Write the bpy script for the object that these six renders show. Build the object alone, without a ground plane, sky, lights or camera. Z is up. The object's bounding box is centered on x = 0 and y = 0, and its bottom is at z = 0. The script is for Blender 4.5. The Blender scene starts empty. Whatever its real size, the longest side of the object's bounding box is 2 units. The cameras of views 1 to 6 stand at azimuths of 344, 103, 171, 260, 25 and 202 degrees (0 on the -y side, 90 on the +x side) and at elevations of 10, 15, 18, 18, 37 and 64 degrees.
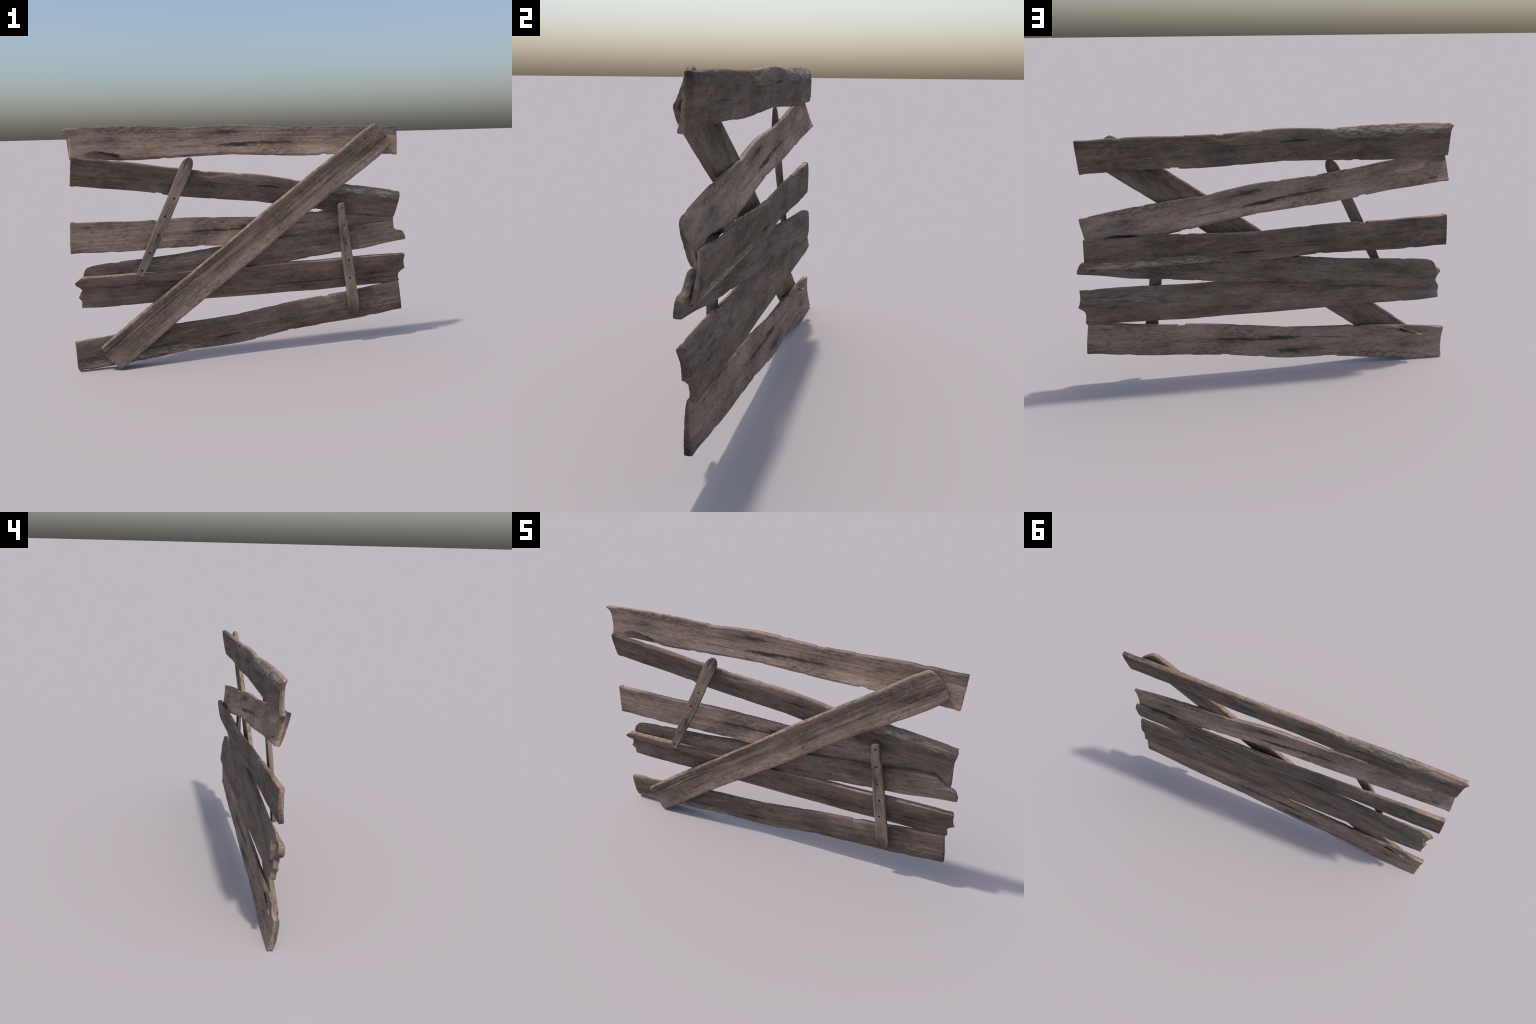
"""A weathered barricade: six warped grey-brown planks, a long diagonal brace
and two short pointed slats nailed across them.  Metres, z up, front towards -y."""
import bpy, math
import numpy as np
from mathutils import Matrix, Vector, noise

# ------------------------------------------------------------------ helpers
def curve(points, smooth=0.5):
    """Edge profile through hand-placed control points (mm): half straight, half eased."""
    p = np.array(points, float) / 1000.0
    p = p[np.argsort(p[:, 0])]
    tang = np.gradient(p[:, 1], p[:, 0])

    def f(x):
        x = np.asarray(x, float)
        k = np.clip(np.searchsorted(p[:, 0], x) - 1, 0, len(p) - 2)
        x0, x1 = p[k, 0], p[k + 1, 0]
        h = x1 - x0
        s = np.clip((x - x0) / h, 0, 1)
        lin = p[k, 1] * (1 - s) + p[k + 1, 1] * s
        her = ((2*s**3 - 3*s**2 + 1) * p[k, 1] + (s**3 - 2*s**2 + s) * h * tang[k]
               + (3*s**2 - 2*s**3) * p[k + 1, 1] + (s**3 - s**2) * h * tang[k + 1])
        return lin * (1 - smooth) + her * smooth
    return f


def profile(points):
    """End profile: (t across the width -1..1, x in mm)."""
    p = np.array(sorted(points), float)
    return lambda t: np.interp(t, p[:, 0], p[:, 1] / 1000.0)


def fbm(a, b, c, octaves=3):
    """Vectorised wrapper around Blender's gradient noise."""
    a, b, c = np.broadcast_arrays(a, b, c)
    out = np.empty(a.size)
    for i, (x, y, z) in enumerate(zip(a.ravel(), b.ravel(), c.ravel())):
        out[i] = noise.fractal((x, y, z), 1.0, 2.0, octaves)
    return out.reshape(a.shape)


def step(a, b, x):
    s = np.clip((x - a) / (b - a), 0, 1)
    return s * s * (3 - 2 * s)


# ------------------------------------------------------------------ board builder
def board(name, top, bottom, left, right, thick, mid, seed, nx=440, nz=54,
          relief=1.0, chip=1.0, shape_front=None, shape_back=None,
          left_back=None, right_back=None, wear=None, blunt=1.0):
    """One sawn board.  x runs along the grain, z across, -y is the front.
    top/bottom: edge profiles; left/right: end profiles over t; mid(x,t): warp;
    shape_front/back(x, t, h_top, h_bottom): extra inward carving in metres."""
    left_back, right_back = left_back or left, right_back or right
    u = np.linspace(0, 1, nx)
    u = u + 0.045 * np.sin(2 * np.pi * u) * -1.0          # denser towards the ends
    c = 0.05                                              # chamfer share of the half width
    t = np.concatenate([[-1], np.linspace(-1 + c, 1 - c, nz - 2), [1]])
    U, T = np.meshgrid(u, t, indexing="ij")
    sd = seed * 7.31

    def side(endl, endr, sign, carve):
        xl, xr = endl(t), endr(t)
        mL, mR = np.mean(xl), np.mean(xr)
        fl = np.clip(1 - U / 0.10, 0, 1) ** 2
        fr = np.clip(1 - (1 - U) / 0.10, 0, 1) ** 2
        X = mL + (mR - mL) * U + (xl - mL)[None, :] * fl + (xr - mR)[None, :] * fr
        xs = X[:, nz // 2]
        # splintered, chipped long edges: slow wander plus a few sudden bites
        zt, zb = top(X), bottom(X)
        for zz, sgn, off in ((zt, -1, 3.0), (zb, 1, 11.0)):
            w = fbm(xs * 9, sd + off, 0.3 + 0.2 * sign, 3) * 0.0016
            q = fbm(np.round(xs * 26) * 0.61, sd + off * 2, 0.0, 1)
            bite = np.clip(q - 0.26, 0, 1) * 0.015
            zz += sgn * (np.abs(w) + bite)[:, None] * chip
        Z = zb + (zt - zb) * (T + 1) / 2
        ht, hb = zt - Z, Z - zb
        th = thick * (1 + 0.10 * fbm(X * 2.3, Z * 6 + sd, sign * 2.0, 2))
        h = th / 2
        # worn corner: chamfer whose size changes along the board
        cw = 0.0022 + 0.0034 * np.clip(0.5 + fbm(xs * 7, sd + 4 * sign, 5.0, 3), 0, 1.4)
        if wear is not None:
            cwt = cw + wear(xs, sign)[0]
            cwb = cw + wear(xs, sign)[1]
        else:
            cwt = cwb = cw
        rt = np.clip(1 - ht / cwt[:, None], 0, 1)
        rb = np.clip(1 - hb / cwb[:, None], 0, 1)
        deep = lambda w: (0.15 + 0.50 * step(0.006, 0.012, w))[:, None]
        drop = deep(cwt) * rt ** 2 + deep(cwb) * rb ** 2
        # ends are blunted slightly as well
        dl = np.clip(1 - (X - X[:1]) / 0.004, 0, 1)
        dr = np.clip(1 - (X[-1:] - X) / 0.004, 0, 1)
        drop = drop + 0.12 * blunt * (dl ** 2 + dr ** 2)
        # long grain furrows and soft dents
        g = fbm(X * 1.1 + sd, Z * 95 + sign * 9, sd, 2) * 0.0009
        g += fbm(X * 2.6, Z * 26 + sd, sign * 5.0, 2) * 0.0013
        g += fbm(X * 5.5 + sd, Z * 9, sign * 3.0, 2) * 0.0016
        g *= relief * (0.35 + 0.65 * np.clip(np.minimum(ht, hb) / 0.01, 0, 1))
        d = h * (1 - np.clip(drop, 0, 0.85)) + g
        if carve is not None:
            d = d - carve(X, T, ht, hb)
        d = np.maximum(d, -0.3 * thick)
        Y = mid(X, T) + sign * d
        return np.stack([X, Y, Z], -1)

    F = side(left, right, -1, shape_front)
    B = side(left_back, right_back, 1, shape_back)
    # rounded long edges: one extra vertex between front and back
    def rim(j, sgn):
        m = (F[:, j] + B[:, j]) / 2
        m[:, 2] += sgn * (0.0006 + 0.0008 * fbm(m[:, 0] * 12, sd, 1.0, 2))
        return m
    RT, RB = rim(nz - 1, 1), rim(0, -1)
    ring = np.concatenate([F, RT[:, None], B[:, ::-1], RB[:, None]], 1)
    M = ring.shape[1]
    verts = list(ring.reshape(-1, 3))
    faces = []
    for i in range(nx - 1):
        for j in range(M):
            k = (j + 1) % M
            faces.append((i * M + j, (i + 1) * M + j, (i + 1) * M + k, i * M + k))
    # end grain
    for i, sgn in ((0, -1), (nx - 1, 1)):
        base = len(verts)
        mc = (F[i] + B[i]) / 2
        mc[:, 0] += sgn * 0.0025 * fbm(mc[:, 2] * 60, sd, sgn * 3.0, 3)
        verts += list(mc)
        f = lambda j: i * M + j
        b = lambda j: i * M + (2 * nz - j)
        rt, rb = i * M + nz, i * M + 2 * nz + 1
        quads = []
        for j in range(nz - 1):
            quads.append((f(j), f(j + 1), base + j + 1, base + j))
            quads.append((base + j, base + j + 1, b(j + 1), b(j)))
        quads += [(f(nz - 1), rt, base + nz - 1), (base + nz - 1, rt, b(nz - 1)),
                  (rb, f(0), base), (rb, base, b(0))]
        if sgn > 0:
            quads = [q[::-1] for q in quads]
        faces += quads
    me = bpy.data.meshes.new(name)
    me.from_pydata([tuple(v) for v in verts], [], faces)
    me.validate()
    import bmesh
    bm = bmesh.new(); bm.from_mesh(me)
    bmesh.ops.recalc_face_normals(bm, faces=bm.faces)
    bm.to_mesh(me); bm.free()
    me.polygons.foreach_set("use_smooth", [True] * len(me.polygons))
    me.set_sharp_from_angle(angle=math.radians(36))
    return me


# ------------------------------------------------------------------ materials
class Nodes:
    """Small wrapper for wiring shader nodes."""
    def __init__(self, mat):
        mat.use_nodes = True
        self.t = mat.node_tree
        self.t.nodes.clear()

    def new(self, kind, **kw):
        n = self.t.nodes.new(kind)
        for k, v in kw.items():
            setattr(n, k, v)
        return n

    def put(self, sock, val):
        if isinstance(val, bpy.types.NodeSocket):
            self.t.links.new(val, sock)
        else:
            sock.default_value = val

    def math(self, op, a, b=0.0, c=0.0, clamp=False):
        n = self.new("ShaderNodeMath", operation=op, use_clamp=clamp)
        for s, v in zip(n.inputs, (a, b, c)):
            self.put(s, v)
        return n.outputs[0]

    def ramp(self, x, lo, hi):
        n = self.new("ShaderNodeMapRange", interpolation_type="SMOOTHSTEP")
        for s, v in zip(n.inputs, (x, lo, hi, 0.0, 1.0)):
            self.put(s, v)
        return n.outputs[0]

    def noise(self, vec, scale, detail=3.0, rough=0.55, stretch=(1, 1, 1), shift=(0, 0, 0)):
        m = self.new("ShaderNodeMapping")
        self.put(m.inputs["Vector"], vec)
        m.inputs["Scale"].default_value = stretch
        m.inputs["Location"].default_value = shift
        n = self.new("ShaderNodeTexNoise")
        self.put(n.inputs["Vector"], m.outputs[0])
        n.inputs["Scale"].default_value = scale
        n.inputs["Detail"].default_value = detail
        n.inputs["Roughness"].default_value = rough
        return n.outputs["Fac"]

    def mix(self, fac, a, b, blend="MIX"):
        n = self.new("ShaderNodeMix", data_type="RGBA", blend_type=blend)
        self.put(n.inputs["Factor"], fac)
        self.put(n.inputs["A"], a)
        self.put(n.inputs["B"], b)
        return n.outputs["Result"]


def srgb(r, g, b):
    f = lambda v: (v / 255 / 12.92) if v / 255 <= 0.04045 else ((v / 255 + 0.055) / 1.055) ** 2.4
    return (f(r), f(g), f(b), 1.0)


def wood(name, seed, warm=0.0, front=1.0, back=1.0, grey_back=0.02, marks=(), stains=(), lichen=(), streaks=(), pale=()):
    """Weathered board.  Every list holds (x, z, half length, half width, face, strength):
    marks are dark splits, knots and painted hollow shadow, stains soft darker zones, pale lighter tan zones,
    lichen flaked pale crust, streaks silvery raised fibres.
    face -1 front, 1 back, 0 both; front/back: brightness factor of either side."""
    mat = bpy.data.materials.new(name)
    N = Nodes(mat)
    co = N.new("ShaderNodeTexCoord").outputs["Object"]
    sh = (seed * 3.7, seed * 1.9, seed * 5.3)
    # grain wanders gently along the board
    wob = N.noise(co, 1.0, 2.0, 0.5, (3.0, 9, 9), sh)
    sep = N.new("ShaderNodeSeparateXYZ"); N.put(sep.inputs[0], co)
    X, Y, Z = sep.outputs
    zz = N.math("ADD", Z, N.math("MULTIPLY", N.math("SUBTRACT", wob, 0.5), 0.035))
    cmb = N.new("ShaderNodeCombineXYZ")
    N.put(cmb.inputs[0], X); N.put(cmb.inputs[1], Y); N.put(cmb.inputs[2], zz)
    gv = cmb.outputs[0]
    fine = N.noise(gv, 1.0, 5.0, 0.65, (22, 170, 250), sh)
    mid = N.noise(gv, 1.0, 4.0, 0.6, (4.5, 40, 60), sh[::-1])
    broad = N.noise(co, 1.0, 4.0, 0.58, (3.6, 13, 12), (sh[1], sh[2], sh[0]))
    blot = N.noise(co, 1.0, 4.0, 0.65, (30, 60, 62), (sh[2], sh[0], sh[1]))
    speck = N.noise(co, 190.0, 3.0, 0.7, (0.6, 1, 1), sh)
    hue = N.noise(co, 1.0, 4.0, 0.62, (5.0, 18, 20), (sh[0] + 4, 2, 7))
    hue2 = N.noise(gv, 1.0, 3.0, 0.6, (26, 75, 85), (sh[1] + 1, 6, 2))

    red = srgb(140, 120, 106)
    grey = srgb(130, 120, 109)
    tan = srgb(163, 142, 121)
    dark = srgb(58, 50, 46)
    black = srgb(47, 43, 41)
    facing = N.ramp(N.math("ADD", Y, N.math("MULTIPLY", N.math("SUBTRACT", blot, 0.5), 0.02)), -0.005, 0.005)
    hmix = N.math("ADD", N.math("MULTIPLY", hue, 0.6), N.math("MULTIPLY", hue2, 0.4))
    col = N.mix(N.ramp(N.math("ADD", N.math("SUBTRACT", hmix, warm), N.math("MULTIPLY", facing, grey_back)), 0.42, 0.58), red, grey)
    # tone: mottling, grain, blotches and pores multiplied together
    tone = 1.0
    for n, k in ((broad, 2.1), (blot, 0.60), (mid, 0.75), (fine, 1.25), (speck, 0.80)):
        tone = N.math("ADD", N.math("MULTIPLY", N.math("SUBTRACT", n, 0.5), k), tone)
    side = N.math("ADD", front, N.math("MULTIPLY", facing, back - front))
    tone = N.math("MULTIPLY", tone, side)
    vm = N.new("ShaderNodeVectorMath", operation="SCALE")
    N.put(vm.inputs[0], col); N.put(vm.inputs["Scale"], N.math("MAXIMUM", tone, 0.12))
    col = vm.outputs[0]
    # dark pores and short broken fibres
    col = N.mix(N.math("MULTIPLY", N.ramp(N.math("ADD", N.math("MULTIPLY", speck, 0.6), N.math("MULTIPLY", blot, 0.4)), 0.42, 0.33), 0.6), col, dark)
    # hairline drying cracks along the grain
    hair = N.noise(gv, 1.0, 2.0, 0.5, (3.0, 50, 120), (sh[1] + 9, 1, 3))
    hairm = N.ramp(N.math("ABSOLUTE", N.math("SUBTRACT", hair, 0.5)), 0.016, 0.0)
    hairgate = N.ramp(N.noise(co, 1.0, 2.0, 0.5, (4.5, 18, 30), (5, sh[0], 2)), 0.50, 0.62)
    hairm = N.math("MULTIPLY", hairm, hairgate)
    col = N.mix(N.math("MULTIPLY", hairm, 0.62), col, black)

    def patch(p, wobble, soft=0.35):
        x, z, hl, hw, face, k = p
        n = N.noise(gv, 1.0, 5.0, 0.68, (11, 40, 60), (x * 31 + 3, z * 17, 4))
        off = N.math("SUBTRACT", n, 0.5)
        dz = N.math("ADD", N.math("SUBTRACT", Z, z), N.math("MULTIPLY", off, wobble * (hw * 2.5 + 0.012)))
        dx = N.math("ADD", N.math("DIVIDE", N.math("SUBTRACT", X, x), hl), N.math("MULTIPLY", off, 0.9))
        r = N.math("ADD", N.math("POWER", N.math("ABSOLUTE", dx), 2.0),
                   N.math("POWER", N.math("ABSOLUTE", N.math("DIVIDE", dz, hw)), 2.0))
        m = N.ramp(r, 1.25, soft)
        if face:
            m = N.math("MULTIPLY", m, N.ramp(N.math("MULTIPLY", Y, float(face)), -0.001, 0.004))
        return N.math("MULTIPLY", m, k)

    for p in pale:
        col = N.mix(N.math("MULTIPLY", patch(p, 1.0, -0.4), N.ramp(blot, 0.36, 0.56)), col, tan)
    for p in stains:
        col = N.mix(N.math("MULTIPLY", patch(p, 1.0, -0.4), N.ramp(blot, 0.62, 0.42)), col, dark)
    dents = hairm
    for p in marks:
        m = patch(p, 0.9)
        m = N.math("MULTIPLY", m, N.ramp(N.math("ADD", fine, N.math("MULTIPLY", m, 0.15)), 0.42, 0.64))
        col = N.mix(m, col, black)
        dents = N.math("MAXIMUM", dents, m)
    for p in lichen:
        brk = N.noise(gv, 1.0, 6.0, 0.72, (20, 60, 66), (8, 2, sh[0]))
        col = N.mix(N.math("MULTIPLY", patch(p, 1.0), N.ramp(N.math("ADD", N.math("MULTIPLY", brk, 0.7), N.math("MULTIPLY", fine, 0.3)), 0.42, 0.58)), col, srgb(164, 158, 139))
    for p in streaks:
        brk = N.noise(gv, 1.0, 4.0, 0.65, (12, 90, 190), (3, 7, sh[0]))
        col = N.mix(N.math("MULTIPLY", patch(p, 0.8, -0.2), N.ramp(brk, 0.46, 0.60)), col, srgb(140, 139, 130))

    h = N.math("ADD", N.math("MULTIPLY", fine, 0.7), N.math("MULTIPLY", mid, 0.5))
    h = N.math("ADD", h, N.math("MULTIPLY", N.math("ADD", speck, blot), 0.3))
    h = N.math("SUBTRACT", h, N.math("MULTIPLY", dents, 0.9))
    bump = N.new("ShaderNodeBump")
    bump.inputs["Strength"].default_value = 0.6
    bump.inputs["Distance"].default_value = 0.0022
    N.put(bump.inputs["Height"], h)
    bs = N.new("ShaderNodeBsdfPrincipled")
    N.put(bs.inputs["Base Color"], col)
    bs.inputs["Roughness"].default_value = 0.9
    bs.inputs["Specular IOR Level"].default_value = 0.15
    N.put(bs.inputs["Normal"], bump.outputs[0])
    out = N.new("ShaderNodeOutputMaterial")
    N.put(out.inputs[0], bs.outputs[0])
    return mat


# ------------------------------------------------------------------ assembly
root = bpy.data.objects.new("wooden_barricade", None)
bpy.context.collection.objects.link(root)
root["label"] = "weathered grey-brown plank barricade with diagonal brace and slats"
root["category"] = "wooden barricade"

FLIP = {"none": (1, 1, 1), "about_x": (1, -1, -1), "about_y": (-1, 1, -1), "about_z": (-1, -1, 1)}


def place(name, mesh, centre, angle, lean=0.0, yaw=0.0, flip="none", scale=(1, 1, 1)):
    """angle: tilt of the board in the fence plane; lean: top edge back (+) or forward (-);
    yaw: metres of depth gained per metre along +x."""
    ob = bpy.data.objects.new(name, mesh)
    bpy.context.collection.objects.link(ob)
    R = (Matrix.Rotation(math.atan(yaw), 4, "Z") @ Matrix.Rotation(-math.radians(angle), 4, "Y")
         @ Matrix.Rotation(-math.radians(lean), 4, "X"))
    Fm = Matrix.Diagonal((*FLIP[flip], 1))
    ob.matrix_world = Matrix.Translation(centre) @ R @ Fm @ Matrix.Diagonal((*scale, 1))
    ob.parent = root
    return ob


# ---- the plank that is used four times, turned over and end for end
EDGE_TOP = [(-1010, 78), (-950, 79), (-900, 82), (-800, 85), (-700, 87), (-600, 88), (-500, 86), (-400, 82),
            (-300, 82), (-200, 88), (-100, 93), (0, 90), (100, 84), (200, 79), (300, 78),
            (500, 81), (600, 83), (690, 83), (720, 79), (760, 82), (800, 81), (860, 78), (950, 79)]
EDGE_BOTTOM = [(-1010, -86), (-900, -87), (-800, -88), (-700, -92), (-600, -92), (-500, -88), (-400, -84),
               (-300, -78), (-200, -74), (-100, -72), (0, -74), (100, -78), (200, -82), (300, -85),
               (400, -85), (500, -81), (600, -79), (700, -82), (800, -86), (900, -90), (950, -88)]


def notch(X, T, ht, hb):
    """Split-off flake on the lower front edge near the left end."""
    xa, ha, xb = -0.822, 0.046, -0.655
    line = np.where(X > xa, ha * ((xb - X) / (xb - xa)) ** 0.8, ha * (1 - 0.7 * step(xa, -0.93, X)))
    d = 0.014 * np.clip((line - hb) / 0.010, 0, 1) ** 0.6
    d *= np.where(X > xa, 1.0, 1 - step(xa + 0.002, xa - 0.075, X))
    return np.where(X < xb, d, 0)


def back_flake(X, T, ht, hb):
    """Shallow triangular flake at the top of the back face."""
    line = 0.034 * np.clip(1 - np.abs(X - 0.20) / 0.16, 0, 1)
    return 0.004 * np.clip((line - ht) / 0.012, 0, 1)


def plank_wear(x, sign):
    """Back upper corner rotted round towards the left end."""
    if sign > 0:
        return 0.028 * step(-0.30, -0.60, x), 0 * x
    return 0 * x, 0.011 * step(-0.80, -0.60, x) * step(0.60, 0.30, x)


def warped_plank(name, left, left_back):
    return board(
        name, curve(EDGE_TOP), curve(EDGE_BOTTOM), left=profile(left), left_back=profile(left_back),
        right=profile([(-1, 922), (-0.3, 926), (0.4, 929), (1, 928)]),
        right_back=profile([(-1, 923), (0, 925), (1, 928)]),
        thick=0.028,
        mid=lambda x, t: 0.005 * (1 - x * x) - 0.002 + 0.006 * x * t - 0.0065 * (t * t - 0.4)
        + 0.007 * step(0.45, 0.93, x) * np.clip(t, 0, 1),
        seed=1, shape_front=notch, shape_back=back_flake, wear=plank_wear)


plank_mesh = warped_plank("plank", [(-1, -955), (-0.3, -949), (0.6, -949), (1, -956)],
                          [(-1, -952), (0, -957), (0.6, -961), (0.9, -960), (1, -953)])
# the top one ends in a small broken ear
eared_mesh = warped_plank("plank_with_ear", [(-1, -957), (-0.3, -950), (0.45, -949), (0.72, -955), (0.88, -972), (0.95, -975), (1, -968)],
                          [(-1, -956), (0, -962), (0.5, -966), (0.72, -973), (0.87, -984), (0.95, -974), (1, -960)])
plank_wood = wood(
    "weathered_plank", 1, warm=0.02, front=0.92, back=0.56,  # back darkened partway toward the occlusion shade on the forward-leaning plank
    marks=[(-0.07, -0.018, 0.10, 0.010, -1, 0.9), (0.10, -0.006, 0.22, 0.006, -1, 0.85),
           (-0.30, -0.022, 0.10, 0.003, -1, 0.85), (-0.10, 0.052, 0.07, 0.012, -1, 0.7),
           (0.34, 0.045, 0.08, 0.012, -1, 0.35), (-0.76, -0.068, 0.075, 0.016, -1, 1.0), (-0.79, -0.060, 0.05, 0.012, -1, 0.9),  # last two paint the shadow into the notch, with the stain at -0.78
           (-0.14, 0.032, 0.09, 0.006, 1, 0.95), (0.12, 0.020, 0.16, 0.004, 1, 0.5),
           (0.62, -0.010, 0.10, 0.004, 1, 0.6), (0.84, -0.055, 0.03, 0.004, -1, 0.8),
           (0.82, 0.02, 0.018, 0.006, -1, 0.6)],
    stains=[(-0.62, 0.068, 0.36, 0.022, -1, 0.55), (0.30, 0.062, 0.28, 0.020, -1, 0.45), (-0.12, 0.06, 0.18, 0.03, -1, 0.4),
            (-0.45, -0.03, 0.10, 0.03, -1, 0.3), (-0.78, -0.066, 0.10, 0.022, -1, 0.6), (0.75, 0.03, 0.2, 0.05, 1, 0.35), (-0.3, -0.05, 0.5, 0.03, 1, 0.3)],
    pale=[(0.12, -0.048, 0.40, 0.030, -1, 0.55), (-0.55, 0.0, 0.22, 0.05, -1, 0.4), (0.70, -0.02, 0.22, 0.06, -1, 0.4)],
    lichen=[(-0.62, 0.066, 0.34, 0.018, 1, 0.7), (-0.80, 0.056, 0.18, 0.024, 1, 0.6), (-0.5, 0.05, 0.25, 0.02, 1, 0.3)])
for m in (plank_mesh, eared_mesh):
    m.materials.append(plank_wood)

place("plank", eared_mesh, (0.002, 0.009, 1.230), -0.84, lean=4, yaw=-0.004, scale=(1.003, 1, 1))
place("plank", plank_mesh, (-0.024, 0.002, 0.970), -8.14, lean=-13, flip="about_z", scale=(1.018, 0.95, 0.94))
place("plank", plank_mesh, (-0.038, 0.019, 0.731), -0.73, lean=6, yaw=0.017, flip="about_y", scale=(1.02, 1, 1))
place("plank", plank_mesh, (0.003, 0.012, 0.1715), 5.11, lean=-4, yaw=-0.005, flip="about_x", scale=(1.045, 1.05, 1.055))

# ---- narrow rounded plank, broken at its right end
round_mesh = board(
    "rounded_plank",
    curve([(-980, 52), (-945, 60), (-902, 69), (-758, 71), (-639, 68), (-441, 64), (-231, 69), (163, 67),
           (378, 71), (548, 69), (711, 73), (857, 66), (980, 64)]),
    curve([(-980, -82), (-906, -90), (-706, -80), (-510, -80), (-424, -84), (-295, -78), (-136, -73), (19, -75),
           (160, -78), (364, -72), (548, -71), (686, -71), (854, -58), (970, -56)]),
    left=profile([(-1, -912), (-0.8, -940), (-0.55, -958), (0.2, -961), (0.6, -953), (0.9, -942), (1, -930)]),
    right=profile([(-1, 961), (-0.75, 962), (-0.2, 950), (0.0, 937), (0.1, 906), (0.2, 900), (0.5, 882), (0.93, 860), (1, 850)]),
    thick=0.030, mid=lambda x, t: 0.003 * (1 - x * x) + 0.002 * x * t, seed=2, chip=0.6, blunt=1.6)
round_mesh.materials.append(wood(
    "streaked_plank", 2, warm=-0.01, front=0.62, back=0.60,
    marks=[(0.88, -0.03, 0.02, 0.006, 1, 0.8), (-0.3, -0.01, 0.2, 0.003, -1, 0.6)],
    streaks=[(-0.45, 0.030, 0.34, 0.030, -1, 0.75), (0.25, -0.02, 0.3, 0.03, -1, 0.35)]))
place("plank", round_mesh, (0.025, 0.006, 0.590), 4.79, lean=1, yaw=-0.018)

# ---- plank with splintered ends
def splinter_front(X, T, ht, hb):
    d = 0.006 * step(-0.80, -0.97, X) * (np.exp(-((T - 0.28) / 0.10) ** 2) + 0.7 * np.exp(-((T + 0.08) / 0.12) ** 2))
    lip = 0.022 + 0.010 * np.sin((X - 0.6) * 14)
    d += 0.004 * step(0.35, 0.8, X) * np.exp(-((hb - lip) / 0.007) ** 2)
    d += 0.0025 * step(-0.3, -0.7, X) * np.exp(-((T - 0.32) / 0.07) ** 2)
    return d

split_mesh = board(
    "splintered_plank",
    curve([(-1000, 100), (-951, 105), (-811, 104), (-656, 103), (-343, 94), (-25, 93), (178, 97), (428, 93),
           (563, 95), (739, 98), (968, 94), (1000, 94)]),
    curve([(-1000, -66), (-951, -68), (-841, -75), (-716, -75), (-551, -74), (-261, -80), (0, -84), (255, -85),
           (400, -89), (600, -85), (840, -84), (960, -86), (1000, -86)]),
    left=profile([(-1, -951), (-0.91, -952), (-0.6, -948), (-0.45, -957), (-0.28, -967), (-0.1, -956), (0.02, -953),
                  (0.17, -944), (0.42, -965), (0.61, -981), (0.76, -979), (1, -951)]),
    left_back=profile([(-1, -952), (-0.6, -950), (-0.28, -956), (0.1, -938), (0.42, -952), (0.7, -962), (1, -942)]),
    right=profile([(-1, 940), (-0.86, 958), (-0.68, 949), (-0.38, 946), (-0.2, 962), (0.0, 989), (0.12, 982), (0.5, 974), (1, 976)]),
    right_back=profile([(-1, 946), (-0.86, 952), (-0.45, 948), (-0.2, 952), (0.0, 966), (0.5, 968), (1, 968)]),
    thick=0.028, mid=lambda x, t: 0.003 * x * t + 0.002 * (1 - x * x) - 0.005 * (t * t - 0.4), seed=3, shape_front=splinter_front, chip=0.5)
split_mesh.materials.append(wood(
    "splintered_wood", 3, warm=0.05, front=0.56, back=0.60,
    marks=[(0.35, -0.030, 0.30, 0.003, -1, 0.85), (0.10, -0.055, 0.35, 0.0025, -1, 0.7),
           (0.78, -0.045, 0.18, 0.004, -1, 0.8), (-0.72, 0.04, 0.22, 0.006, -1, 0.6),
           (0.86, 0.055, 0.05, 0.004, 1, 0.7)],
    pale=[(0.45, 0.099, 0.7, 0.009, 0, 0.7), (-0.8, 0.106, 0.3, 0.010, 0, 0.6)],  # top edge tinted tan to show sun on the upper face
    streaks=[(0.70, 0.040, 0.30, 0.035, 1, 0.6)]))
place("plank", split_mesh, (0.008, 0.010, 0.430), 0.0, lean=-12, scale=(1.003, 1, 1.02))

# ---- diagonal brace
def brace_front(X, T, ht, hb):
    d = 0.0035 * np.exp(-((T - 0.50) / 0.09) ** 2) * step(0.35, -0.5, X)
    e = step(0.55, 1.0, X)
    for c, w, k in ((0.62, 0.05, 0.7), (0.18, 0.06, 1.0), (-0.40, 0.05, 1.3), (-0.72, 0.04, 1.1)):
        d = d + 0.0016 * k * e * np.exp(-((T - c - 0.05 * np.sin(X * 9)) / w) ** 2)
    d = d + 0.007 * step(0.955, 1.02, X)
    return d

brace_mesh = board(
    "diagonal_brace",
    curve([(-1030, 88), (-1009, 89), (-899, 92), (-695, 94), (-554, 92), (-438, 92), (-130, 88), (133, 94),
           (448, 92), (701, 87), (983, 84), (1030, 70)]),
    curve([(-1030, -75), (-999, -76), (-942, -80), (-620, -74), (-385, -75), (-66, -81), (200, -77), (414, -74),
           (638, -82), (937, -86), (1030, -76)]),
    left=profile([(-1, -999), (-0.9, -1007), (-0.5, -1012), (-0.1, -1020), (0.3, -1021), (0.7, -1015), (1, -1009)]),
    right=profile([(-1, 1012), (-0.9, 1022), (-0.4, 1024), (0.3, 1019), (0.8, 1010), (1, 1000)]),
    thick=0.027, mid=lambda x, t: -0.008 * (t * t - 0.45) + 0.002 * t + 0.008 * (1 - x * x) - 0.004,
    seed=4, shape_front=brace_front, chip=0.45,
    wear=lambda x, sign: ((0.007 if sign < 0 else 0.0) + 0 * x, 0 * x))
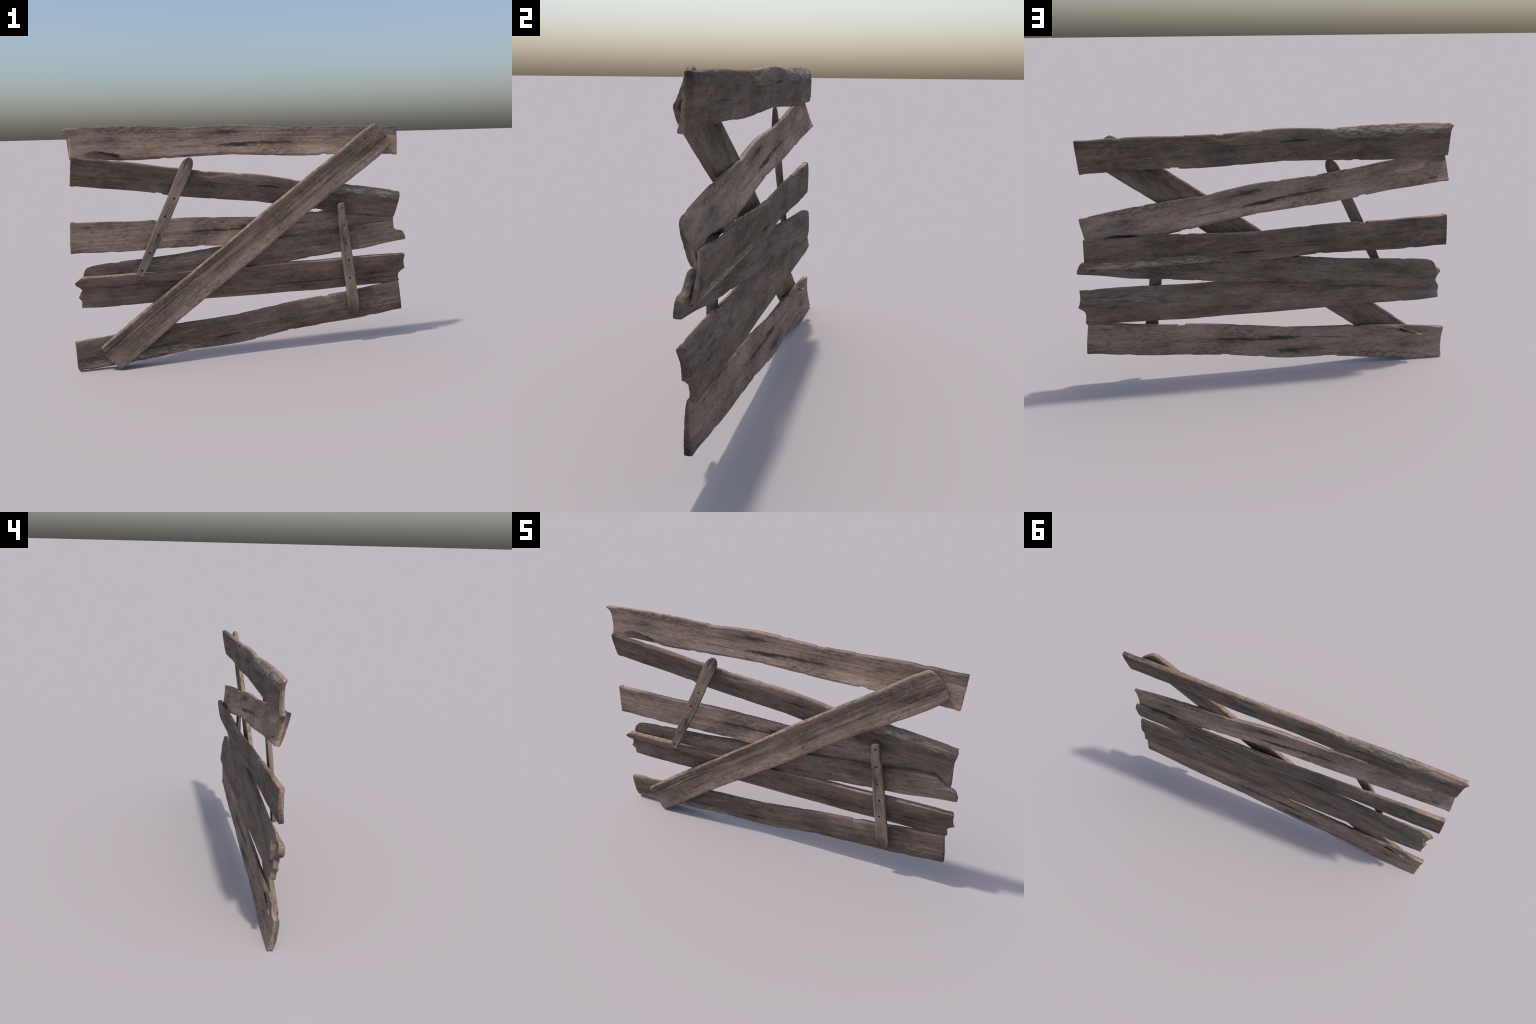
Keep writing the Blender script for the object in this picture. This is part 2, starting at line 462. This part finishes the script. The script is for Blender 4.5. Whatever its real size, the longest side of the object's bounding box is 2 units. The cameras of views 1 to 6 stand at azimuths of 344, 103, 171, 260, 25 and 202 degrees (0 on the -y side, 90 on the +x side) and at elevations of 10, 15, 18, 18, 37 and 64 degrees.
brace_mesh.materials.append(wood(
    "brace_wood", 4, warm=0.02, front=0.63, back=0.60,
    marks=[(-0.62, 0.035, 0.30, 0.004, -1, 0.85), (-0.1, 0.01, 0.35, 0.003, -1, 0.7),
           (0.55, -0.005, 0.2, 0.003, -1, 0.6), (0.27, -0.01, 0.05, 0.008, -1, 0.5)],
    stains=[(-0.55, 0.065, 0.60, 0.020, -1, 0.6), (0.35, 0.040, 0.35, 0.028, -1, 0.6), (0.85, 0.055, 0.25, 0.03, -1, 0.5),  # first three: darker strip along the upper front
            (-0.75, -0.01, 0.25, 0.03, -1, 0.35), (0.95, -0.02, 0.2, 0.02, -1, 0.4)],
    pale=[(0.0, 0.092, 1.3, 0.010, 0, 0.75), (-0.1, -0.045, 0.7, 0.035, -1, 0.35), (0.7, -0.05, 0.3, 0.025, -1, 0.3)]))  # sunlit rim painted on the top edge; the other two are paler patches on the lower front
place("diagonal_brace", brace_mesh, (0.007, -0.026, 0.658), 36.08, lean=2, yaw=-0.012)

# ---- short slat with old nail holes, used twice
HOLES = [(-0.318, 0.004), (-0.212, 0.002), (-0.104, 0.001), (0.002, 0.003), (0.112, -0.004)]

def slat_front(X, T, ht, hb):
    Zc = (hb - ht) / 2
    d = 0 * X
    for hx, hz in HOLES:
        d = d + 0.006 * np.clip(1 - ((X - hx) ** 2 + (Zc - hz) ** 2) / 0.0046 ** 2, 0, 1)
    d = d + 0.010 * step(0.24, 0.35, X) + 0.004 * step(0.25, 0.31, X) * np.exp(-((T - 0.25) / 0.16) ** 2)
    d = d + 0.0018 * np.exp(-((T + 0.45) / 0.05) ** 2) * step(-0.25, -0.1, X) * step(0.2, 0.05, X)
    return d

slat_mesh = board(
    "slat",
    curve([(-360, 23), (-340, 25), (-264, 28), (-150, 30), (-28, 32), (118, 31), (250, 34), (290, 34), (322, 28), (342, 17), (360, 3)]),
    curve([(-360, -12), (-317, -16), (-245, -19), (-119, -24), (-3, -29), (140, -29), (285, -32), (320, -29), (342, -19), (360, -7)]),
    left=profile([(-1, -340), (-0.5, -350), (1, -349)]),
    right=profile([(-1, 345), (0, 353), (1, 347)]),
    thick=0.024, mid=lambda x, t: 0.002 * np.sin(x * 6), seed=5, nx=220, nz=34, chip=0.5, relief=0.7, shape_front=slat_front)
slat_mesh.materials.append(wood(
    "slat_wood", 5, warm=0.0, front=0.78, back=0.60,
    marks=[(hx, hz, 0.009, 0.0065, -1, 0.9) for hx, hz in HOLES]
          + [(0.0, -0.012, 0.13, 0.0016, -1, 0.8), (0.2, 0.0, 0.03, 0.016, -1, 0.3)]))
place("slat", slat_mesh, (-0.476, -0.037, 0.835), 64.39, yaw=0.0)
place("slat", slat_mesh, (0.599, -0.034, 0.517), 278.28, yaw=0.0, scale=(0.99, 1, 1.04))
